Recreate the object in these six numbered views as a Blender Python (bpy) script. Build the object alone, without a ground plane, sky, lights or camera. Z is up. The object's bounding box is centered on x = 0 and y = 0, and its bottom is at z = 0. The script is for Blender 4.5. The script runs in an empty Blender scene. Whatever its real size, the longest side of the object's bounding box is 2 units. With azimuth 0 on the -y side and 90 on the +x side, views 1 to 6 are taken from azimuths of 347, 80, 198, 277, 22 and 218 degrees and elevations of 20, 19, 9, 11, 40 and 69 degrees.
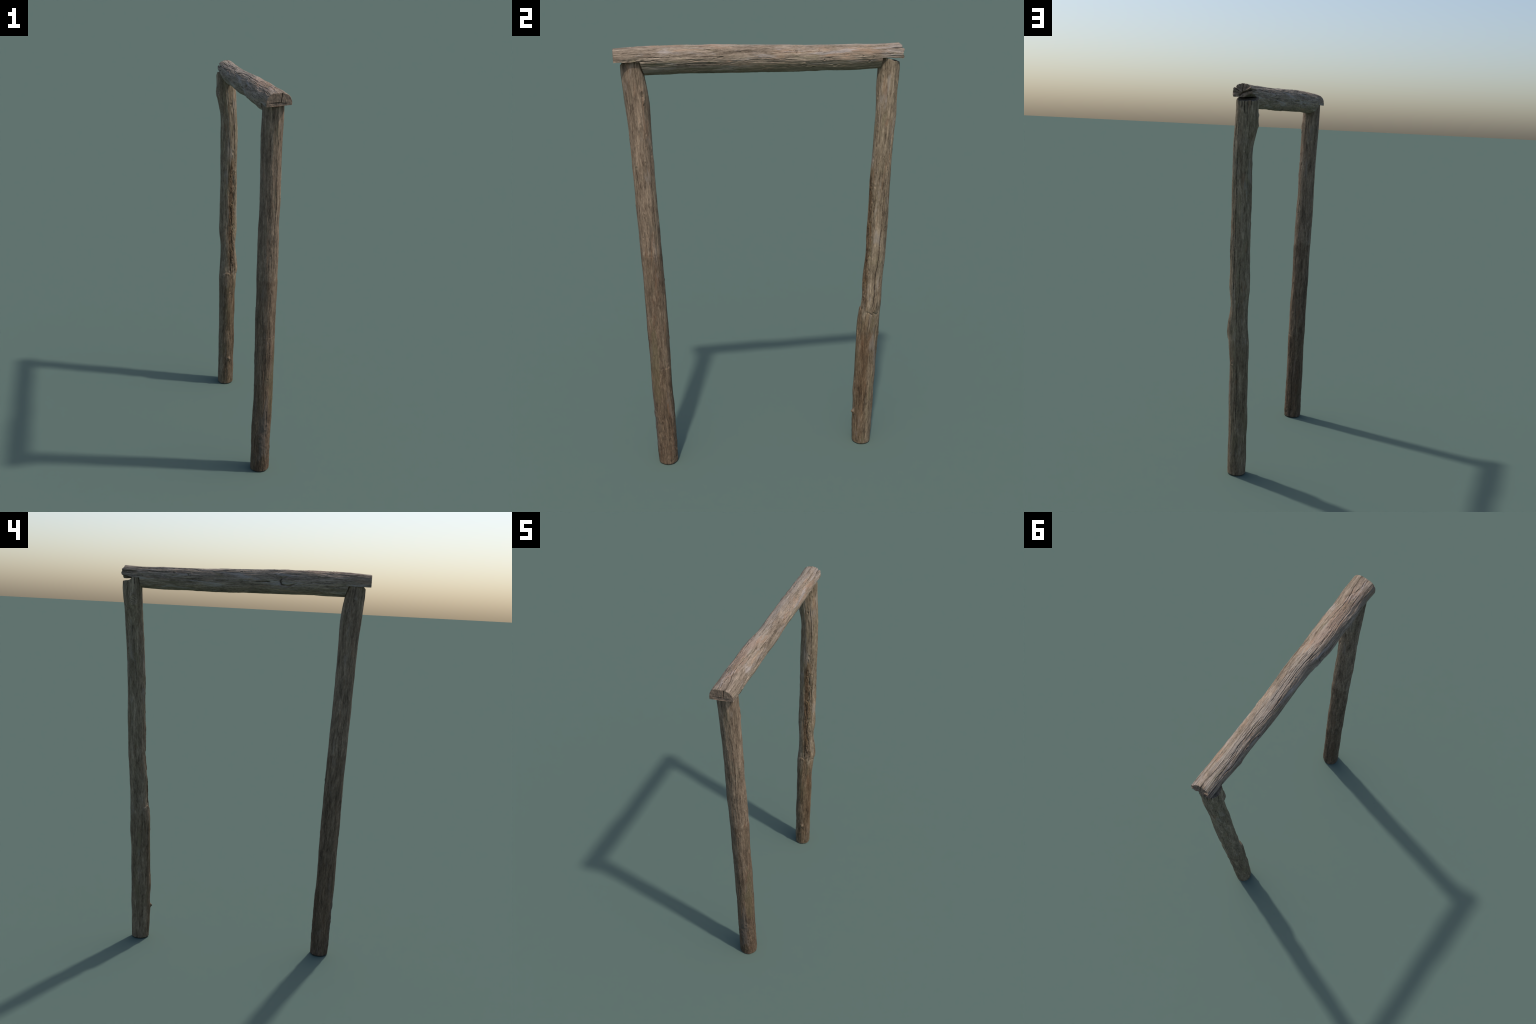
"""Weathered log frame: two round, slightly leaning posts carry a half-lapped round crossbeam."""
import bpy, math
import numpy as np
from mathutils import Matrix, Vector

# ------------------------------------------------------------------ noise
_perm = np.random.RandomState(71).permutation(512)
_grad = np.random.RandomState(5).normal(size=(512, 3))
_grad /= np.linalg.norm(_grad, axis=1)[:, None]


def noise(x, y, z):
    """Perlin gradient noise, about -0.7..0.7, on arrays of equal shape."""
    xi, yi, zi = (np.floor(a).astype(int) for a in (x, y, z))
    fx, fy, fz = x - xi, y - yi, z - zi
    sx, sy, sz = (f * f * f * (f * (f * 6 - 15) + 10) for f in (fx, fy, fz))
    out = 0.0
    for dx in (0, 1):
        wx = sx if dx else 1 - sx
        for dy in (0, 1):
            wy = sy if dy else 1 - sy
            for dz in (0, 1):
                wz = sz if dz else 1 - sz
                h = _perm[(_perm[(_perm[(xi + dx) & 511] + yi + dy) & 511] + zi + dz) & 511]
                g = _grad[h]
                out = out + wx * wy * wz * (g[..., 0] * (fx - dx) + g[..., 1] * (fy - dy) + g[..., 2] * (fz - dz))
    return out


def smooth(a, b, v):
    t = np.clip((v - a) / (b - a), 0, 1)
    return t * t * (3 - 2 * t)


def spline(knots, vals, t):
    """Catmull-Rom through evenly spaced knots."""
    knots, vals = np.asarray(knots, float), np.asarray(vals, float)
    u = np.clip((t - knots[0]) / (knots[1] - knots[0]), 0, len(knots) - 1.000001)
    i = np.floor(u).astype(int)
    f = u - i
    g = lambda k: vals[np.clip(k, 0, len(vals) - 1)]
    a, b, c, d = g(i - 1), g(i), g(i + 1), g(i + 2)
    return 0.5 * (2 * b + (c - a) * f + (2 * a - 5 * b + 4 * c - d) * f ** 2 + (3 * b - a - 3 * c + d) * f ** 3)


def wrap(a):
    return (a + math.pi) % (2 * math.pi) - math.pi


# ------------------------------------------------------------------ relief of a log
R0 = 0.049                      # nominal log radius, turns angles into arc lengths


class Relief:
    """Radial displacement field d(phi, t) of one log, gathered feature by feature."""

    def __init__(self, phi, t, seed):
        self.phi, self.t = phi, t
        self.d = np.zeros_like(phi)
        self.dark = np.zeros_like(phi)      # how far inside a crack a point is
        self.rng = np.random.RandomState(seed)
        self.o = self.rng.uniform(0, 90, 3)
        self.c, self.s = np.cos(phi), np.sin(phi)

    def n(self, fr, ft, k=0):
        """Noise with fr features per metre across the grain and ft along it."""
        o = self.o + 17.3 * k
        return noise(self.c * R0 * fr + o[0], self.s * R0 * fr + o[1], self.t * ft + o[2])

    def weathering(self, lump=0.0022, ridge=0.0013, grain=0.0007):
        self.d += lump * self.n(22, 5, 1) * 1.6
        self.d += 0.0016 * self.n(40, 16, 8)
        r = self.n(85, 5, 2) + 0.5 * self.n(170, 11, 3)
        self.d += ridge * (0.35 - np.abs(r) * 1.6)
        self.d += grain * (self.n(330, 14, 4) + 0.6 * self.n(600, 40, 5))
        # flaked-off surface layers: little steps with crisp borders that follow the grain
        f = self.n(60, 7, 6) + 0.35 * self.n(200, 22, 7)
        self.d -= 0.0012 * smooth(0.10, 0.16, f) - 0.0004

    def crack(self, path, width=0.0016, depth=0.004, wiggle=0.0015, dark=True, taper=0.25):
        """path: [(t, phi_degrees), ...]; a groove that tapers at both ends."""
        path = sorted(path)
        tt = np.array([p[0] for p in path])
        pp = np.radians([p[1] for p in path])
        rows = np.nonzero((self.t[:, 0] > tt[0]) & (self.t[:, 0] < tt[-1]))[0]
        o = self.rng.uniform(0, 50)
        if len(rows) == 0:
            return
        w0 = slice(rows[0], rows[-1] + 1)
        t = self.t[w0, :1]
        zero = np.zeros_like(t)
        line = np.interp(t, tt, pp) + (wiggle * 1.6 * noise(t * 30 + o, zero + o, zero)
                                       + wiggle * 0.7 * noise(t * 110 + o, zero + 3, zero)) / R0
        dist = np.abs(wrap(self.phi[w0] - line)) * R0
        u = (t - tt[0]) / (tt[-1] - tt[0])
        end = smooth(0, taper, u) * smooth(0, taper, 1 - u)
        end = end * (0.85 + 0.5 * np.clip(noise(t * 40 + o, zero + 9, zero), -.5, .5))
        w = width * (0.45 + 0.55 * end)
        g = np.exp(-(dist / w) ** 2) * end
        self.d[w0] += 0.12 * depth * np.exp(-((dist - 2.2 * w) / (1.6 * w)) ** 2) * end - depth * g
        if dark:
            self.dark[w0] = np.maximum(self.dark[w0], g)

    def hairlines(self, n, t0, t1, lmin, lmax, depth=0.0022, width=0.0011, phi0=0, spread=180):
        for _ in range(n):
            a = self.rng.uniform(t0, t1)
            l = self.rng.uniform(lmin, lmax)
            p = phi0 + self.rng.uniform(-spread, spread)
            self.crack([(a, p), (a + l, p + self.rng.uniform(-6, 6))], width * self.rng.uniform(.7, 1.4),
                       depth * self.rng.uniform(.5, 1.3), 0.0013, dark=self.rng.rand() < .2)

    def arc(self, t0, phi0, sp, st):
        """Normalised elliptic distance to a point on the log (arc metres / axial metres)."""
        dp = wrap(self.phi - math.radians(phi0)) * R0 / sp
        dt = (self.t - t0) / st
        return dp, dt, np.sqrt(dp * dp + dt * dt)

    def bump(self, t0, phi0, sp, st, h):
        _, _, q = self.arc(t0, phi0, sp, st)
        self.d += h * np.exp(-q ** 2)

    def knot(self, t0, phi0, sp, st, h, pit=0.002):
        """Raised lip around a sunken, ringed centre."""
        dp, dt, q = self.arc(t0, phi0, sp, st)
        q = q + 0.25 * self.n(120, 120, 9)
        self.d += h * np.exp(-((q - 1.0) / 0.55) ** 2) - pit * np.exp(-(q / 0.45) ** 2)
        self.d += 0.0007 * np.cos(q * 13) * np.exp(-(q / 1.3) ** 2)
        self.dark = np.maximum(self.dark, 0.75 * np.exp(-(q / 0.34) ** 2))

    def pits(self, n, t0, t1, smin=0.002, smax=0.005, phi0=0, spread=180):
        for _ in range(n):
            s = self.rng.uniform(smin, smax)
            dp, dt, q = self.arc(self.rng.uniform(t0, t1), phi0 + self.rng.uniform(-spread, spread), s, s * self.rng.uniform(1.2, 3))
            self.d += -0.5 * s * np.exp(-q ** 2) + 0.25 * s * np.exp(-((q - 1.3) / 0.5) ** 2)
            if self.rng.rand() < .5:
                self.dark = np.maximum(self.dark, 0.5 * np.exp(-(q / .8) ** 2))


# ------------------------------------------------------------------ mesh of a log
def log_object(name, rings, caps, dark, frame, mats, parent):
    """rings: (n, m, 3) world points; caps: the two lists of cap rings (outer to inner) and centre points."""
    n, m, _ = rings.shape
    verts = [rings.reshape(-1, 3)]
    faces, mat = [], []
    j = np.arange(m)
    jn = (j + 1) % m
    i = np.arange(n - 1)[:, None]
    quads = np.stack([i * m + j, i * m + jn, (i + 1) * m + jn, (i + 1) * m + j], -1).reshape(-1, 4)
    dk = (dark[:-1] + dark[1:] + np.roll(dark, -1, 1)[:-1] + np.roll(dark, -1, 1)[1:]) / 4
    mat.append((dk > 0.5).astype(int).ravel() * 2)
    faces.append(quads)
    base = n * m
    tris = []
    for end, (start, loops, centre) in enumerate(caps):
        prev = start
        for lp in loops:
            verts.append(lp)
            cur = base + j
            base += m
            cn = np.roll(cur, -1)
            pn = np.roll(prev, -1)
            q = np.stack([prev, cur, cn, pn] if end == 0 else [prev, pn, cn, cur], -1)
            faces.append(q)
            mat.append(np.ones(m, int))
            prev = cur
        verts.append(np.array([centre]))
        pn = np.roll(prev, -1)
        c = np.full(m, base)
        base += 1
        tris.append(np.stack([prev, c, pn] if end == 0 else [prev, pn, c], -1))
    verts = np.concatenate(verts)
    inv = np.array(frame.inverted())
    local = verts @ inv[:3, :3].T + inv[:3, 3]
    quads = np.concatenate(faces)
    tri = np.concatenate(tris)
    mesh = bpy.data.meshes.new(name)
    mesh.from_pydata(local.tolist(), [], quads.tolist() + tri.tolist())
    for k in mats:
        mesh.materials.append(k)
    idx = np.concatenate(mat + [np.ones(len(tri), int)])
    mesh.polygons.foreach_set("material_index", idx.astype(np.int32))
    mesh.polygons.foreach_set("use_smooth", np.ones(len(mesh.polygons), bool))
    mesh.update()
    mesh.set_sharp_from_angle(angle=math.radians(52))
    ob = bpy.data.objects.new(name, mesh)
    bpy.context.scene.collection.objects.link(ob)
    ob.parent = parent
    ob.matrix_world = frame
    return ob


def cap_loops(ring, centre, axis, depth, steps=26):
    """Concentric loops from ring to centre; depth(points) sinks the face along the axis."""
    loops = []
    for k in range(1, steps):
        f = 1 - k / steps
        p = centre + (ring - centre) * f
        p = p + axis * depth(p, f)[:, None]
        loops.append(p)
    c = np.array(centre) + axis * depth(np.array([centre]), 0.0)[0]
    return loops, c


# ------------------------------------------------------------------ materials
def srgb(*v):
    return tuple((x / 255 / 12.92 if x <= 10 else ((x / 255 + .055) / 1.055) ** 2.4) for x in v) + (1,)


class Nodes:
    def __init__(self, name):
        self.mat = bpy.data.materials.new(name)
        self.mat.use_nodes = True
        self.nt = self.mat.node_tree
        self.nt.nodes.clear()
        self.out = self.add('ShaderNodeOutputMaterial')
        self.bsdf = self.add('ShaderNodeBsdfPrincipled')
        self.link(self.bsdf.outputs[0], self.out.inputs[0])
        self.obj = self.add('ShaderNodeTexCoord').outputs['Object']

    def add(self, kind, **kw):
        n = self.nt.nodes.new(kind)
        for k, v in kw.items():
            setattr(n, k, v)
        return n

    def link(self, a, b):
        self.nt.links.new(a, b)

    def val(self, sock, v):
        if isinstance(v, (int, float, tuple)):
            sock.default_value = v
        else:
            self.link(v, sock)

    def math(self, op, a, b=0.0, c=0.0, clamp=False):
        n = self.add('ShaderNodeMath', operation=op, use_clamp=clamp)
        for s, v in zip(n.inputs, (a, b, c)):
            self.val(s, v)
        return n.outputs[0]

    def noise(self, across, along, detail=4, rough=.6, dist=0.0, seed=0.0):
        mp = self.add('ShaderNodeMapping')
        mp.inputs['Scale'].default_value = (across, across, along)
        mp.inputs['Location'].default_value = (seed * 3.1, seed * 7.7, seed * 1.9)
        self.link(self.obj, mp.inputs[0])
        n = self.add('ShaderNodeTexNoise')
        n.inputs['Scale'].default_value = 1
        n.inputs['Detail'].default_value = detail
        n.inputs['Roughness'].default_value = rough
        n.inputs['Distortion'].default_value = dist
        self.link(mp.outputs[0], n.inputs['Vector'])
        return n.outputs['Fac']

    def step(self, v, a, b, lo=0.0, hi=1.0):
        n = self.add('ShaderNodeMapRange', interpolation_type='SMOOTHSTEP')
        self.val(n.inputs[0], v)
        for s, x in zip(list(n.inputs)[1:5], (a, b, lo, hi)):
            s.default_value = x
        return n.outputs[0]

    def mix(self, fac, a, b, mode='MIX'):
        n = self.add('ShaderNodeMix', data_type='RGBA', blend_type=mode)
        self.val(n.inputs[0], fac)
        self.val(n.inputs[6], a)
        self.val(n.inputs[7], b)
        return n.outputs[2]

    def ramp(self, fac, stops):
        n = self.add('ShaderNodeValToRGB')
        el = n.color_ramp.elements
        while len(el) < len(stops):
            el.new(.5)
        for e, (p, c) in zip(el, stops):
            e.position, e.color = p, c
        self.link(fac, n.inputs[0])
        return n.outputs[0]

    def xyz(self):
        n = self.add('ShaderNodeSeparateXYZ')
        self.link(self.obj, n.inputs[0])
        return n.outputs


def wood(name, stops, patches, streaks=(), bands=(), bump=0.5, contrast=1.0, seed=0.0):
    """Weathered log skin. stops: ramp of the grain; patches: (colour, across, along, lo, hi, amount, seed);
    streaks: (colour, angle, half_width, z0, z1, amount, seed), long marks at one side of the log;
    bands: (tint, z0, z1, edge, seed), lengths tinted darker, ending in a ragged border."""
    N = Nodes(name)
    broad = N.noise(46, 5, 5, .62, .5, seed)
    mid = N.noise(150, 22, 4, .62, .5, seed + 1)
    fine = N.noise(380, 70, 3, .6, .3, seed + 2)
    v = N.math('ADD', N.math('MULTIPLY', broad, .38), N.math('ADD', N.math('MULTIPLY', mid, .36), N.math('MULTIPLY', fine, .26)))
    v = N.math('MULTIPLY_ADD', v, 4.2 * contrast, .5 - 2.1 * contrast, clamp=True)
    col = N.ramp(v, stops)
    for (c, ac, al, lo, hi, amt, sd) in patches:
        m = N.step(N.noise(ac, al, 6, .68, .4, seed + sd), lo, hi, 0, amt)
        col = N.mix(m, col, c)
    x, y, z = N.xyz()
    if streaks:
        ang = N.math('ARCTAN2', y, x)
        for (c, a, hw, z0, z1, amt, sd, *mode) in streaks:
            da = N.math('ABSOLUTE', N.math('WRAP', N.math('SUBTRACT', ang, math.radians(a)), math.pi, -math.pi))
            wob = N.math('MULTIPLY_ADD', N.noise(90, 10, 6, .72, .5, seed + sd), 2.4, -1.2)
            da = N.math('ADD', da, wob)
            m = N.step(da, math.radians(hw), math.radians(hw) * .4)
            ze = N.math('ADD', z, N.math('MULTIPLY_ADD', N.noise(30, 6, 4, .6, .2, seed + sd + .5), .5, -.25))
            m = N.math('MULTIPLY', m, N.math('MULTIPLY', N.step(ze, z0 - .03, z0 + .03), N.step(ze, z1 + .03, z1 - .03)))
            col = N.mix(N.math('MULTIPLY', m, amt), col, c, mode[0] if mode else 'MULTIPLY')
    for (c, z0, z1, edge, sd) in bands:
        ze = N.math('ADD', z, N.math('MULTIPLY_ADD', N.noise(45, 9, 5, .65, .3, seed + sd), edge, -edge / 2))
        m = N.math('MULTIPLY', N.step(ze, z0 - .008, z0 + .008), N.step(ze, z1 + .008, z1 - .008))
        col = N.mix(m, col, c, 'MULTIPLY')
    # thin dark fibres, little dark specks and silvery fibres between them
    fib = N.step(N.noise(230, 12, 4, .7, .6, seed + 5), .58, .68, 0, .5)
    col = N.mix(fib, col, (.45, .41, .38, 1), 'MULTIPLY')
    spk = N.step(N.noise(190, 60, 3, .6, .3, seed + 6), .63, .72, 0, .6)
    col = N.mix(spk, col, (.38, .34, .31, 1), 'MULTIPLY')
    lit = N.step(N.noise(230, 26, 4, .65, .3, seed + 8), .58, .72, 0, .55)
    col = N.mix(lit, col, (1.45, 1.42, 1.40, 1), 'MULTIPLY')
    N.link(col, N.bsdf.inputs['Base Color'])
    N.bsdf.inputs['Roughness'].default_value = .85
    N.bsdf.inputs['Specular IOR Level'].default_value = .2
    b = N.add('ShaderNodeBump')
    b.inputs['Strength'].default_value = bump
    b.inputs['Distance'].default_value = .002
    h = N.math('ADD', N.math('MULTIPLY', mid, .9), N.math('MULTIPLY', fine, .6))
    N.link(h, b.inputs['Height'])
    N.link(b.outputs[0], N.bsdf.inputs['Normal'])
    return N.mat


def end_grain(name, dark, light, centre=(0, 0)):
    N = Nodes(name)
    x, y, z = N.xyz()
    dx, dy = N.math('SUBTRACT', x, centre[0]), N.math('SUBTRACT', y, centre[1])
    r = N.math('SQRT', N.math('ADD', N.math('MULTIPLY', dx, dx), N.math('MULTIPLY', dy, dy)))
    r = N.math('ADD', r, N.math('MULTIPLY', N.noise(40, 40, 4, .6), .01))
    rings = N.math('SINE', N.math('MULTIPLY', r, 1500))
    grime = N.noise(70, 70, 5, .65, .4, 3)
    f = N.math('ADD', N.math('MULTIPLY', rings, .12), grime, clamp=True)
    col = N.ramp(f, [(.3, dark), (.7, light)])
    N.link(col, N.bsdf.inputs['Base Color'])
    N.bsdf.inputs['Roughness'].default_value = .9
    b = N.add('ShaderNodeBump')
    b.inputs['Strength'].default_value = .6
    b.inputs['Distance'].default_value = .002
    N.link(f, b.inputs['Height'])
    N.link(b.outputs[0], N.bsdf.inputs['Normal'])
    return N.mat


def crack_material():
    N = Nodes("crack_wood")
    col = N.mix(N.noise(200, 30, 3), srgb(56, 48, 41), srgb(92, 78, 66))
    N.link(col, N.bsdf.inputs['Base Color'])
    N.bsdf.inputs['Roughness'].default_value = .95
    return N.mat


CRACK = crack_material()
END = end_grain("cut_end_wood", srgb(92, 76, 62), srgb(150, 128, 108))
END_DARK = end_grain("weathered_end_wood", srgb(70, 62, 54), srgb(118, 106, 92))

BEAM_WOOD = wood("beam_wood",
                 [(.05, srgb(82, 71, 59)), (.35, srgb(120, 106, 91)), (.62, srgb(139, 124, 108)), (.95, srgb(167, 150, 131))],
                 [(srgb(156, 128, 106), 30, 6, .53, .66, .6, 11), (srgb(118, 109, 84), 26, 7, .54, .66, .55, 12),
                  (srgb(162, 153, 147), 30, 5, .53, .66, .65, 13), (srgb(98, 84, 72), 34, 6, .56, .68, .55, 14)],
                 streaks=[(srgb(160, 151, 140), -98, 24, -.34, .58, .45, 21, 'MIX'), (srgb(146, 119, 101), -96, 22, -.58, -.22, .45, 22, 'MIX'),
                          (srgb(104, 98, 76), 62, 62, -.7, .7, .55, 23, 'MIX')],
                 seed=2.0, bump=.8)
POST_A_WOOD = wood("post_wood",
                   [(.05, srgb(76, 63, 52)), (.35, srgb(110, 94, 78)), (.62, srgb(130, 112, 94)), (.95, srgb(160, 140, 118))],
                   [(srgb(118, 108, 88), 26, 6, .53, .66, .45, 11), (srgb(142, 128, 116), 28, 7, .56, .67, .6, 12),
                    (srgb(132, 102, 80), 30, 5, .55, .67, .55, 13), (srgb(84, 72, 60), 34, 8, .58, .68, .5, 14)],
                   streaks=[((.55, .54, .55, 1), -95, 60, -.1, .26, .8, 21), ((.62, .60, .60, 1), 110, 70, -.1, .34, .6, 22),
                            (srgb(122, 116, 110), -88, 40, .08, .36, .55, 23, 'MIX'), (srgb(112, 106, 78), -30, 34, .34, .70, .45, 24, 'MIX')],
                   bands=[((.74, .715, .69, 1), -1, 1.085, .10, 31), ((.90, .87, .84, 1), -1, .52, .12, 32)],
                   seed=6.0, bump=.7)
POST_B_WOOD = wood("post_wood.001",
                   [(.05, srgb(76, 65, 52)), (.35, srgb(112, 98, 80)), (.62, srgb(132, 117, 97)), (.95, srgb(162, 145, 122))],
                   [(srgb(122, 113, 86), 26, 6, .52, .65, .5, 11), (srgb(144, 134, 123), 28, 6, .55, .67, .6, 12),
                    (srgb(126, 96, 72), 30, 5, .56, .67, .5, 13), (srgb(84, 73, 60), 34, 8, .58, .68, .5, 14)],
                   streaks=[((.66, .57, .49, 1), -66, 30, .75, 1.42, .85, 21), ((.50, .42, .36, 1), -64, 15, .80, 1.34, .8, 22),
                            ((.73, .655, .585, 1), -62, 70, -.02, .72, .85, 23), ((.62, .54, .48, 1), -30, 26, .10, .62, .7, 24)],
                   bands=[((.87, .85, .83, 1), -1, .70, .18, 31)],
                   seed=11.0, bump=.7)

# ------------------------------------------------------------------ the thing
frame_root = bpy.data.objects.new("log_frame", None)
bpy.context.scene.collection.objects.link(frame_root)
frame_root["label"] = "weathered log frame, two leaning posts carrying a crossbeam"
frame_root["category"] = "wooden frame"


def axis_frame(origin, direction):
    z = Vector(direction).normalized()
    x = Vector((1, 0, 0))
    x = (x - x.dot(z) * z).normalized()
    y = z.cross(x)
    m = Matrix((x, y, z)).transposed().to_4x4()
    m.translation = Vector(origin)
    return m


AROUND = 232
Z_KNOTS = np.linspace(0, 1.88, 20)


def make_post(name, cx, cy, rx, ry, top, features, mats, seed, steps=720):
    """Upright log: centre line and half-widths at even heights, a top surface and relief features."""
    u = np.linspace(0, 1, steps)
    phi = np.linspace(0, 2 * math.pi, AROUND, endpoint=False)
    U, PHI = np.meshgrid(u, phi, indexing='ij')
    H = 1.915
    T = U * H
    rel = Relief(PHI, T, seed)
    rel.weathering()
    features(rel)
    CX, CY = spline(Z_KNOTS, cx, T), spline(Z_KNOTS, cy, T)
    RX, RY = spline(Z_KNOTS, rx, T), spline(Z_KNOTS, ry, T)
    rnd = 0.003 * (1 - np.sqrt(np.clip(1 - (np.clip(0.004 - T, 0, .004) / .004) ** 2, 0, 1)))
    d = rel.d * smooth(-.01, .01, T) - rnd - 0.0012 * smooth(H - .006, H, T) ** 2
    X = CX + (RX + d) * rel.c
    Y = CY + (RY + d) * rel.s
    # squeeze the heights so that the last ring follows the top cut
    Ztop = top(X[-1], Y[-1], phi)
    Z = T + (Ztop - H)[None, :] * smooth(H - .16, H, T)
    rings = np.stack([X, Y, Z], -1)
    zax = np.array([0, 0, 1.0])
    c0 = rings[0].mean(0)
    bl, bc = cap_loops(rings[0], c0, zax, lambda p, f: np.zeros(len(p)), 4)
    c1 = rings[-1].mean(0)
    c1[2] = top(c1[:1], c1[1:2], np.zeros(1))[0]

    def top_depth(p, f):
        g = noise(p[:, 0] * 70, p[:, 1] * 70, p[:, 2] * 0 + seed) * .004
        return g * smooth(0, .3, np.full(len(p), 1 - f))
    tl, tc = cap_loops(rings[-1], c1, zax, top_depth, 18)
    n = steps
    caps = [(np.arange(AROUND), bl, bc), ((n - 1) * AROUND + np.arange(AROUND), tl, tc)]
    fr = axis_frame((cx[0], cy[0], 0), (cx[-2] - cx[0], cy[-2] - cy[0], 1.78))
    return log_object(name, rings, caps, rel.dark, fr, mats, frame_root)


# ---- post under the square-cut end of the beam
A = dict(
    cx=[.0015, .0018, .0022, .0028, .0033, .0048, .0042, .0040, .0030, .0018, .0024, .0012, .0008, -.0003, -.0009, 0, -.0017, -.0032, -.0037, -.0034],
    cy=[-.4970, -.4989, -.5004, -.5030, -.5064, -.5085, -.5098, -.5116, -.5132, -.5156, -.5178, -.5214, -.5246, -.5287, -.5314, -.5343, -.5372, -.5402, -.5441, -.5558],
    rx=[.0482, .0487, .0490, .0488, .0477, .0480, .0487, .0488, .0480, .0484, .0492, .0501, .0492, .0500, .0488, .0490, .0478, .0483, .0495, .0492],
    ry=[.0455, .0471, .0476, .0479, .0476, .0472, .0478, .0489, .0481, .0481, .0474, .0473, .0473, .0479, .0472, .0476, .0473, .0495, .0525, .0493])


def features_a(r):
    r.knot(1.795, 28, .010, .020, .003, .003)
    r.knot(1.675, 3, .005, .010, .0012, .0015)
    r.knot(1.51, 12, .005, .010, .0014, .002)
    r.knot(.27, -75, .012, .016, .0022, .001)
    r.knot(.20, -110, .014, .02, .002, .001)
    r.knot(.95, 95, .004, .005, .002, .003)
    r.bump(.665, 75, .006, .009, .003)
    r.bump(.63, 160, .008, .012, .002)
    r.bump(1.16, 182, .006, .010, .002)
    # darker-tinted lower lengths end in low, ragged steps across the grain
    for z0, ph, sp, h in ((1.081, 0, 42, .0016), (.519, 20, 50, .0014), (.78, -60, 45, .0012), (.93, 150, 60, .0012)):
        ww = z0 + .006 * r.n(150, 0, 30)
        win = np.exp(-(wrap(r.phi - math.radians(ph)) / math.radians(sp)) ** 4)
        r.d += h * win * smooth(.001, -.001, r.t - ww) * smooth(-.22, -.02, r.t - z0) - .4 * h * win * np.exp(-((r.t - ww) / .002) ** 2)
    r.crack([(1.02, 205), (1.16, 200), (1.30, 204)], .0013, .003)
    r.crack([(.02, 95), (.20, 90), (.42, 92)], .0018, .005)
    r.crack([(.03, 128), (.20, 126)], .0013, .003)
    r.crack([(1.25, -70), (1.45, -66), (1.75, -68)], .0014, .003)
    r.hairlines(70, .02, 1.8, .05, .22)
    r.pits(70, .02, 1.85)
    # rough, blistered foot
    m = smooth(.55, .1, r.t)
    r.d += m * .0022 * (r.n(70, 45, 31) + .6 * r.n(160, 90, 32))


def top_a(x, y, phi):
    return 1.9245 + .013 * smooth(-.607, -.592, y) + .05 * x + .0012 * np.sin(3 * phi + 1)


make_post("post", top=top_a, features=features_a, mats=[POST_A_WOOD, END, CRACK], seed=3, **A)

# ---- post under the split end of the beam
B = dict(
    cx=[.0012, .0027, .0034, .0039, .0052, .0057, .0062, .0105, .0144, .0102, .0106, .0102, .0109, .0114, .0115, .012, .0117, .0095, -.0039, -.0083],
    cy=[.4878, .4886, .4927, .4913, .4982, .5005, .5071, .5123, .5202, .5242, .5333, .537, .5419, .5447, .548, .5537, .5589, .5665, .5714, .5773],
    rx=[.0458, .0472, .0454, .047, .0456, .0462, .0452, .0511, .0506, .0439, .0513, .0486, .0489, .0487, .0491, .0491, .0484, .048, .056, .0548],
    ry=[.0456, .049, .0504, .0514, .0503, .0502, .0515, .0503, .0467, .047, .046, .0475, .0467, .0454, .0457, .0439, .0444, .0454, .0454, .0476])


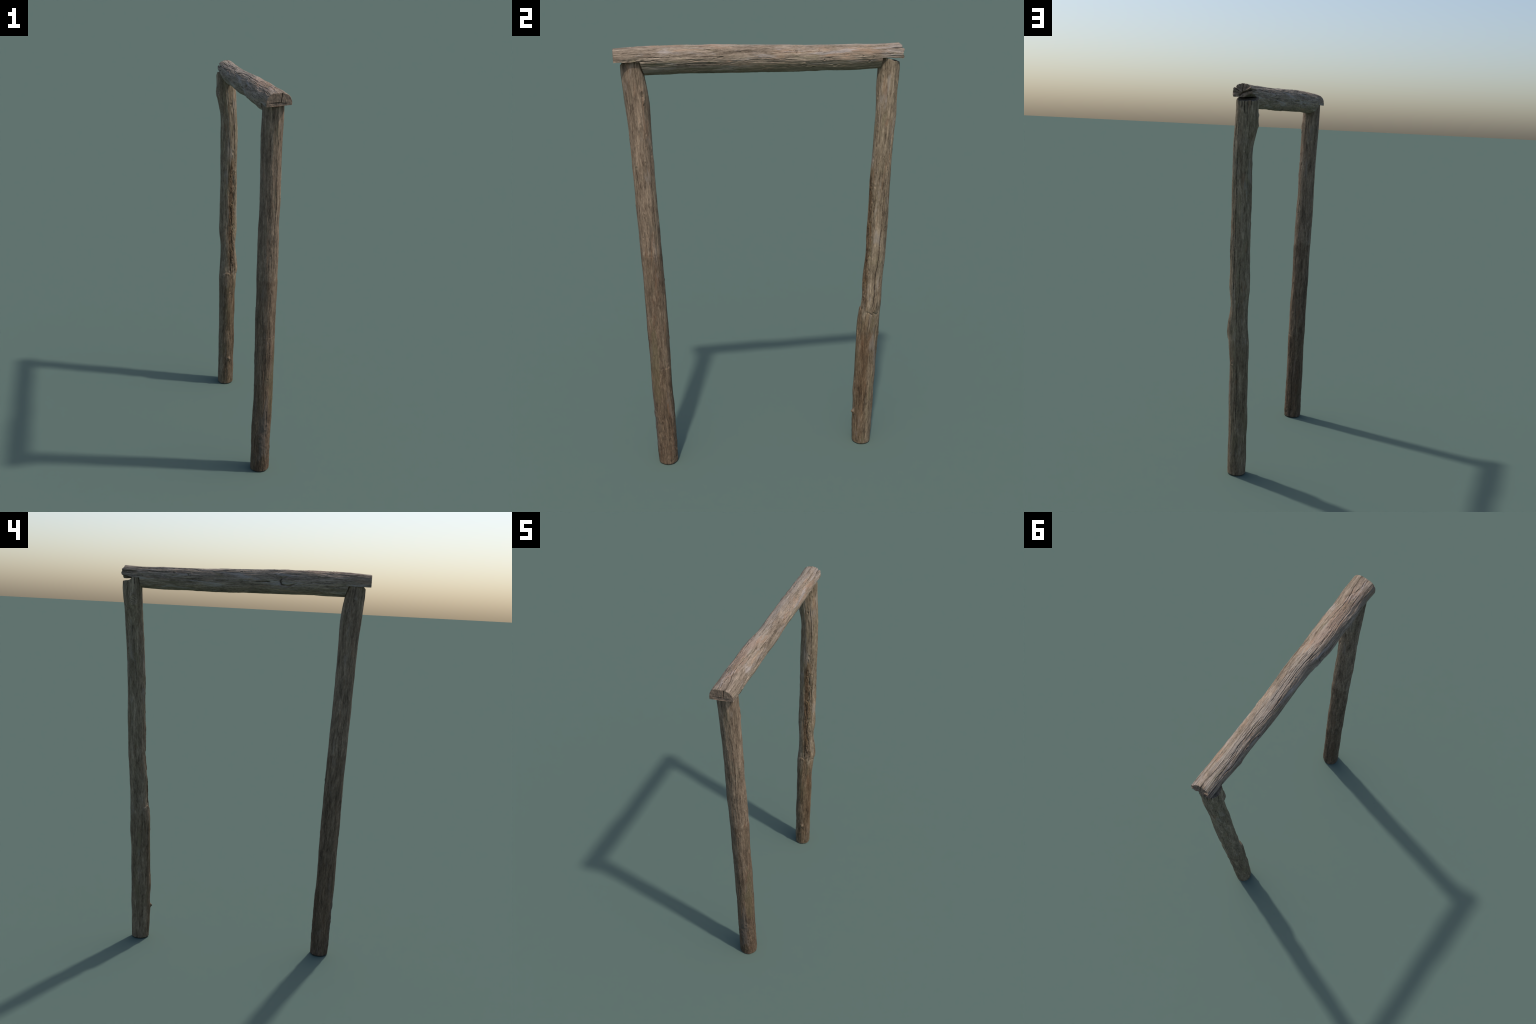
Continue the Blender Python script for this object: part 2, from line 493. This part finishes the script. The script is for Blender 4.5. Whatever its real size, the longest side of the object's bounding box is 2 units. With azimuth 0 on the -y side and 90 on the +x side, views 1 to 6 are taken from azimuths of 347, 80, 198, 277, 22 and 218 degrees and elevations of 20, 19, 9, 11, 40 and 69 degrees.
def features_b(r):
    # long drying split down the sunny side, ending in a swollen node with a cross crack below it
    r.crack([(.715, -12), (.806, -3), (.995, 3), (1.26, 10), (1.50, 30), (1.66, 43), (1.86, 52)], .0019, .007, .002, taper=.05)
    r.crack([(1.02, 24), (1.30, 34), (1.55, 50), (1.80, 58)], .0014, .004, .0015)
    r.crack([(.55, -22), (.64, -18), (.72, -14)], .0012, .003, .001)
    for ph, s in ((-32, 1), (2, 1), (22, .8)):
        r.bump(.752, ph, .011, .030, .0036 * s)
    line = .722 + .010 * np.cos(r.phi * 6.5 + .4) * .6
    win = np.exp(-(wrap(r.phi - math.radians(-4)) / math.radians(36)) ** 4)
    g = np.exp(-((r.t - line) / .0032) ** 2) * win
    r.d -= .0045 * g
    r.dark = np.maximum(r.dark, .55 * g)
    r.d -= .0025 * win * smooth(.001, -.006, r.t - line) * smooth(-.10, -.02, r.t - line)
    # a tongue of bark left standing below a step on the inner side
    edge = .7365 + .004 * r.n(130, 0, 30) - .010 * (wrap(r.phi - math.radians(-108)) / .4) ** 2
    across = wrap(r.phi - math.radians(-108)) + .10 * r.n(0, 30, 35)
    win = smooth(math.radians(27), math.radians(24), across) * smooth(math.radians(-50), math.radians(-30), across)
    r.d += win * (.0036 * smooth(.0015, -.0015, r.t - edge) * smooth(-.26, -.09, r.t - edge)
                  - .0018 * smooth(-.001, .001, r.t - edge) * smooth(.12, .0, r.t - edge))
    r.bump(.66, -100, .040, .05, .0015)
    r.crack([(.62, -70), (.68, -66), (.735, -66)], .0015, .003, .001)
    r.knot(.6055, -78, .0045, .006, .002, .004)
    # broken twig stub near the foot
    r.bump(.176, -80, .0075, .009, .0115)
    r.bump(.160, -66, .008, .012, .0035)
    r.bump(.150, -84, .010, .025, .003)
    r.knot(.168, -74, .006, .007, .001, .004)
    # scar of a cut branch beside the head, hatched by saw marks
    dp, dt, q = r.arc(1.812, 200, .022, .024)
    r.d += .0036 * np.exp(-((q - 1) / .35) ** 2) + .0016 * np.sin((dt + .5 * dp) * 14) * np.exp(-q ** 4)
    r.dark = np.maximum(r.dark, .62 * smooth(.45, -.6, np.sin((dt + .5 * dp) * 14)) * np.exp(-(q / .85) ** 6))
    r.bump(1.79, 214, .012, .02, .003)
    r.bump(1.886, 62, .012, .012, .002)
    r.bump(1.80, 270, .015, .03, .003)
    # checks running down from the top cut
    for ph, l, w, dd in ((92, .075, .0022, .010), (76, .05, .0018, .008), (128, .03, .0015, .006), (165, .06, .0016, .005),
                         (208, .05, .0018, .006), (110, .045, .0012, .004), (240, .05, .0014, .005), (20, .04, .0012, .004)):
        r.crack([(1.915 - l, ph + 3), (1.93, ph), (1.95, ph)], w, dd, .0008, taper=.3)
    r.knot(1.454, -38, .004, .006, .001, .002)
    r.knot(1.62, -62, .006, .014, .0016, .001)
    r.crack([(1.38, -60), (1.62, -62), (1.85, -64)], .0018, .004)
    r.crack([(1.30, -95), (1.6, -100)], .0014, .003)
    r.crack([(1.05, 60), (1.20, 64), (1.42, 62)], .002, .003)
    r.crack([(.92, 72), (1.20, 76), (1.50, 74), (1.72, 80)], .0018, .005, .002, taper=.1)
    r.crack([(.22, 96), (.42, 100), (.66, 97)], .0016, .004, .002)
    r.crack([(.78, 112), (.98, 108), (1.22, 112)], .0016, .004, .002)
    r.knot(.60, 66, .007, .010, .002, .003)
    # worm-eaten, flaking strip
    m = np.exp(-(wrap(r.phi - math.radians(-66)) / .45) ** 2) * smooth(.68, .8, r.t) * smooth(1.42, 1.3, r.t)
    r.d -= m * .0045 * smooth(-.05, .25, r.n(75, 14, 33) + .5 * r.n(170, 45, 34))
    r.pits(60, .70, 1.45, .002, .005, -66, 24)
    r.bump(.82, 90, .02, .03, -.002)
    r.hairlines(70, .02, 1.8, .05, .22)
    r.pits(50, .02, 1.85)


def top_b(x, y, phi):
    return 1.9265 - .0135 * smooth(.556, .586, y) - .18 * np.clip(y - .577, 0, .1) + .0012 * np.sin(4 * phi) + .0012 * np.sin(9 * phi + 2)


make_post("post", top=top_b, features=features_b, mats=[POST_B_WOOD, END_DARK, CRACK], seed=8, **B)


# ---- crossbeam, half-lapped over both posts
Y_KNOTS = np.linspace(-.63, .63, 15)
BEAM = dict(
    cx=[.0015, .002, -.0035, -.001, -.0033, -.001, .003, .0015, -.0015, -.0025, -.0014, -.0005, -.001, .001, .000],
    cz=[1.9398, 1.9415, 1.9405, 1.9415, 1.9411, 1.9399, 1.9384, 1.9355, 1.932, 1.9308, 1.931, 1.9295, 1.9295, 1.932, 1.934],
    rx=[.0595, .058, .0585, .0592, .0605, .0555, .052, .0515, .050, .0505, .0503, .0500, .0515, .0495, .050],
    rz=[.0560, .0578, .0598, .0593, .0596, .0598, .0583, .0575, .0585, .0556, .0550, .0555, .0552, .0530, .0530])
LAP_A, LAP_B = -.506, .533           # where the laps start
END_A, END_B = -.633, .625


def make_beam(steps=560, around=288):
    y = np.linspace(END_A, END_B, steps)
    for s in (LAP_A, LAP_B):          # crisp shoulders: pairs of rings around each lap start
        y = np.sort(np.append(y[np.abs(y - s) > .0012], [s - .0004, s + .0004]))
    phi = np.linspace(0, 2 * math.pi, around, endpoint=False)
    T, PHI = np.meshgrid(y, phi, indexing='ij')
    r = Relief(PHI, T, 21)
    r.weathering(lump=.0020, ridge=.0016, grain=.0008)
    # flattened lower sunny flank, fuller just above it
    r.d += -.0048 * np.exp(-(wrap(PHI - math.radians(-32)) / .6) ** 2) + .0026 * np.exp(-(wrap(PHI - math.radians(12)) / .45) ** 2)
    # great branch scar on the shady side: bulge, sickle-shaped fold and swirl
    a = (T + .235) / .048
    hp = .026 * (.62 + .38 * np.clip(a, -1, 1))
    b = wrap(PHI - math.radians(179)) * R0 / hp
    q = np.sqrt(a * a + b * b) + .12 * r.n(70, 40, 50)
    side = smooth(-.5, .5, a + .55 * b)
    g = np.exp(-((q - 1) / .20) ** 2) * side
    r.d += -.0090 * g + .0022 * np.exp(-((q - 1.45) / .22) ** 2) * side + .0030 * np.exp(-(q / .8) ** 4)
    r.d += .0009 * np.sin(b * 10 + 3 * a) * np.exp(-(q / .9) ** 4) + .0010 * np.cos(q * 15) * np.exp(-((q - 1.5) / .6) ** 2) * side
    r.dark = np.maximum(r.dark, .60 * g * smooth(.5, .9, a + .3 * b))
    r.bump(-.45, 24, .028, .14, .0042)
    r.crack([(-.16, 186), (-.12, 184), (-.04, 182)], .0018, .004, .002)
    # smaller knots and pegs
    r.knot(.148, 30, .009, .013, .0022, .002)
    r.knot(.250, 42, .005, .006, .0015, .003)
    r.knot(.270, -4, .005, .006, .0018, .005)
    r.crack([(.262, 25), (.268, 0)], .0012, .002, .0006)
    r.knot(.473, -17, .007, .008, .0024, .003)
    r.knot(.179, -26, .006, .008, .0014, .004)
    r.knot(.444, 8, .004, .006, .001, .003)
    r.knot(.355, 150, .006, .012, .0016, .004)
    r.knot(.28, 158, .008, .014, .0022, .005)
    r.knot(-.47, 196, .005, .006, .001, .004)
    r.bump(.4156, 182, .010, .014, .0055)
    r.bump(.40, 200, .012, .03, .003)
    # long weathering checks along the top
    for path, w, dd in (
            ([(-.634, 92), (-.58, 96), (-.50, 92), (-.44, 100)], .0016, .005),
            ([(-.634, 74), (-.58, 78), (-.50, 84), (-.40, 78), (-.34, 82)], .0018, .006),
            ([(-.60, 112), (-.50, 116), (-.36, 124), (-.2, 120)], .0016, .004),
            ([(-.40, 108), (-.28, 112), (-.16, 116), (-.02, 112), (.10, 116)], .0020, .006),
            ([(-.24, 88), (-.08, 92), (.08, 96), (.20, 92)], .0016, .004),
            ([(.02, 122), (.12, 128), (.20, 124), (.30, 120)], .0020, .006),
            ([(.16, 104), (.30, 106), (.42, 110), (.55, 108)], .0018, .005),
            ([(.34, 118), (.45, 124), (.56, 122), (.60, 124)], .0020, .005),
            ([(.42, 92), (.52, 94), (.60, 92)], .0016, .004),
            ([(.36, 140), (.46, 146), (.52, 142)], .0022, .006),
            ([(.40, 60), (.50, 58), (.60, 58)], .0016, .004),
            ([(-.52, 14), (-.40, 16), (-.34, 12)], .0014, .004),
            ([(-.56, 4), (-.48, 2), (-.42, 6)], .0018, .005),
            ([(-.28, 40), (-.22, 46), (-.12, 40)], .0016, .005),
            ([(-.28, 14), (-.14, 12)], .0014, .004),
            ([(-.45, -18), (-.30, -14), (-.10, -20)], .0014, .003),
            ([(.05, 32), (.14, 28)], .0014, .004),
            ([(-.05, 8), (.06, 4), (.20, 0)], .0013, .003)):
        r.crack(path, w * .75, dd * .6, .0028)
    r.hairlines(95, -.62, .60, .04, .18, .0026, .0012)
    r.hairlines(22, -.62, .60, .05, .20, .0026, .0012, 100, 45)
    r.pits(55, -.62, .60)
    r.pits(30, -.55, -.2, .002, .004, 96, 16)
    # ragged, radially split end
    for ph, l, w, dd in ((39, .06, .0024, .016), (88, .035, .0016, .007), (70, .02, .0013, .003), (101, .02, .0013, .004),
                         (113, .02, .0015, .004), (150, .09, .0028, .018), (20, .04, .0014, .004), (57, .03, .0014, .004)):
        r.crack([(END_B - l, ph + 2), (END_B + .02, ph), (END_B + .06, ph)], w, dd, .0008, taper=.3)
    CX, CZ = spline(Y_KNOTS, BEAM['cx'], T), spline(Y_KNOTS, BEAM['cz'], T)
    RX, RZ = spline(Y_KNOTS, BEAM['rx'], T), spline(Y_KNOTS, BEAM['rz'], T)
    edge = smooth(END_A + .004, END_A, T) * .0018
    d = r.d - edge
    boxy = 1 - .22 * smooth(-.44, -.60, T)           # the square-cut end is fuller in the haunches
    X = CX + (RX + d) * np.sign(r.c) * np.abs(r.c) ** boxy
    Z = CZ + (RZ + d) * np.sign(r.s) * np.abs(r.s) ** (.5 + .5 * boxy)
    Y = T.copy()
    lap_a = 1.9365 + .085 * X + .012 * np.clip(T + .60, -.04, .1) + .0012 * r.n(0, 60, 40)
    lap_b = 1.9225 + .02 * np.abs(X) + .0025 * noise(X * 60, T * 40, X * 0) - .06 * (T - .60) + .55 * np.clip(-X - .002, 0, .028) * smooth(.56, .62, T)
    low = np.where(T < LAP_A, lap_a, np.where(T > LAP_B, lap_b, -1))
    inlap = Z < low
    Z2 = np.where(inlap, low, Z)
    dark = np.where(inlap, 0, r.dark)
    # the shoulder of one lap leans with its post
    Y -= .32 * np.clip(Z2 - 1.88, 0, .06) * np.exp(-((T - LAP_A) / .03) ** 2) * (Z2 < 1.96)
    # the split end is uneven: the crown is set back, wedges stand proud
    near = smooth(END_B - .05, END_B, T)
    rag = .007 * noise(np.cos(PHI) * 3.1 + 4, np.sin(PHI) * 3.1, PHI * 0) + .004 * noise(np.cos(PHI) * 9, np.sin(PHI) * 9 + 2, PHI * 0)
    Y += near * (rag - .008 * smooth(1.955, 1.99, Z2) + .004 * smooth(0, .05, X))
    rings = np.stack([X, Y, Z2], -1)
    yax = np.array([0, 1.0, 0])

    def face_a(p, f):
        x, z = p[:, 0], p[:, 2]
        wob = .0015 * noise(z * 120, x * 0, x * 0 + 3)
        v = np.exp(-((x - .012 - .12 * (z - 1.96) - wob) / .0016) ** 2) * smooth(1.945, 1.955, z)
        hz = np.exp(-((z - 1.9515 + .1 * np.abs(x) - .004 * noise(x * 60, x * 0 + 5, x * 0)) / .0018) ** 2) * smooth(.045, .03, np.abs(x))
        rough = .0014 * noise(x * 220, z * 60, x * 0) + .0008 * noise(x * 90, z * 90, x * 0 + 8)
        return .008 * v + .006 * hz + .004 * smooth(1.952, 1.946, z) * smooth(.04, .02, np.abs(x)) * .5 + rough * (f < .99)

    def gash(x, z, pts, w):
        """Closeness (0..1) to a polyline of cracks on the end face."""
        best = np.full(len(x), 9.0)
        for (x0, z0), (x1, z1) in zip(pts[:-1], pts[1:]):
            L = math.hypot(x1 - x0, z1 - z0)
            u = np.clip(((x - x0) * (x1 - x0) + (z - z0) * (z1 - z0)) / L ** 2, 0, 1)
            best = np.minimum(best, np.hypot(x - x0 - u * (x1 - x0), z - z0 - u * (z1 - z0)))
        return np.exp(-(best / w) ** 2)

    def face_b(p, f):
        x, z = p[:, 0], p[:, 2]
        wob = .0012 * noise(x * 150, z * 150, x * 0)
        big = gash(x + wob, z + wob, [(-.048, 1.960), (.001, 1.944), (.018, 1.930)], .0028)
        up = gash(x + wob, z, [(.001, 1.944), (.004, 1.957), (.001, 1.99)], .0016)
        left = gash(x, z + wob, [(.042, 1.968), (.030, 1.955), (.020, 1.951)], .0018)
        more = sum(gash(x + wob, z, q, .0011) for q in ([(-.012, 1.966), (-.02, 1.985)], [(.014, 1.962), (.02, 1.983)], [(.006, 1.94), (.046, 1.944)]))
        wedge = smooth(.001, -.003, z - 1.944 + .33 * x) * smooth(.012, -.002, x)
        return -(.016 * big + .007 * up + .009 * left + .003 * more + .004 * wedge) * (f < .995) + .003 * noise(x * 80, z * 80, x * 0)
    ca = rings[0].mean(0) * [1, 0, 0] + [0, END_A, 1.962]
    cb = rings[-1].mean(0) * [1, 1, 0] + [0, 0, 1.947]
    la, pa = cap_loops(rings[0], ca, yax, face_a, 40)
    lb, pb = cap_loops(rings[-1], cb, yax, face_b, 40)
    n = len(y)
    # local frame: z along the beam, so that the grain runs the same way as in the posts
    fr = Matrix(((1, 0, 0, 0), (0, 0, 1, 0), (0, -1, 0, 1.93), (0, 0, 0, 1)))
    rings = rings[:, ::-1]            # keep normals outward for this handedness
    flip = lambda L: [q[::-1] for q in L]
    caps = [(np.arange(around), flip(la), pa), ((n - 1) * around + np.arange(around), flip(lb), pb)]
    return log_object("crossbeam", rings, caps, dark[:, ::-1], fr, [BEAM_WOOD, END, CRACK], frame_root)


make_beam()
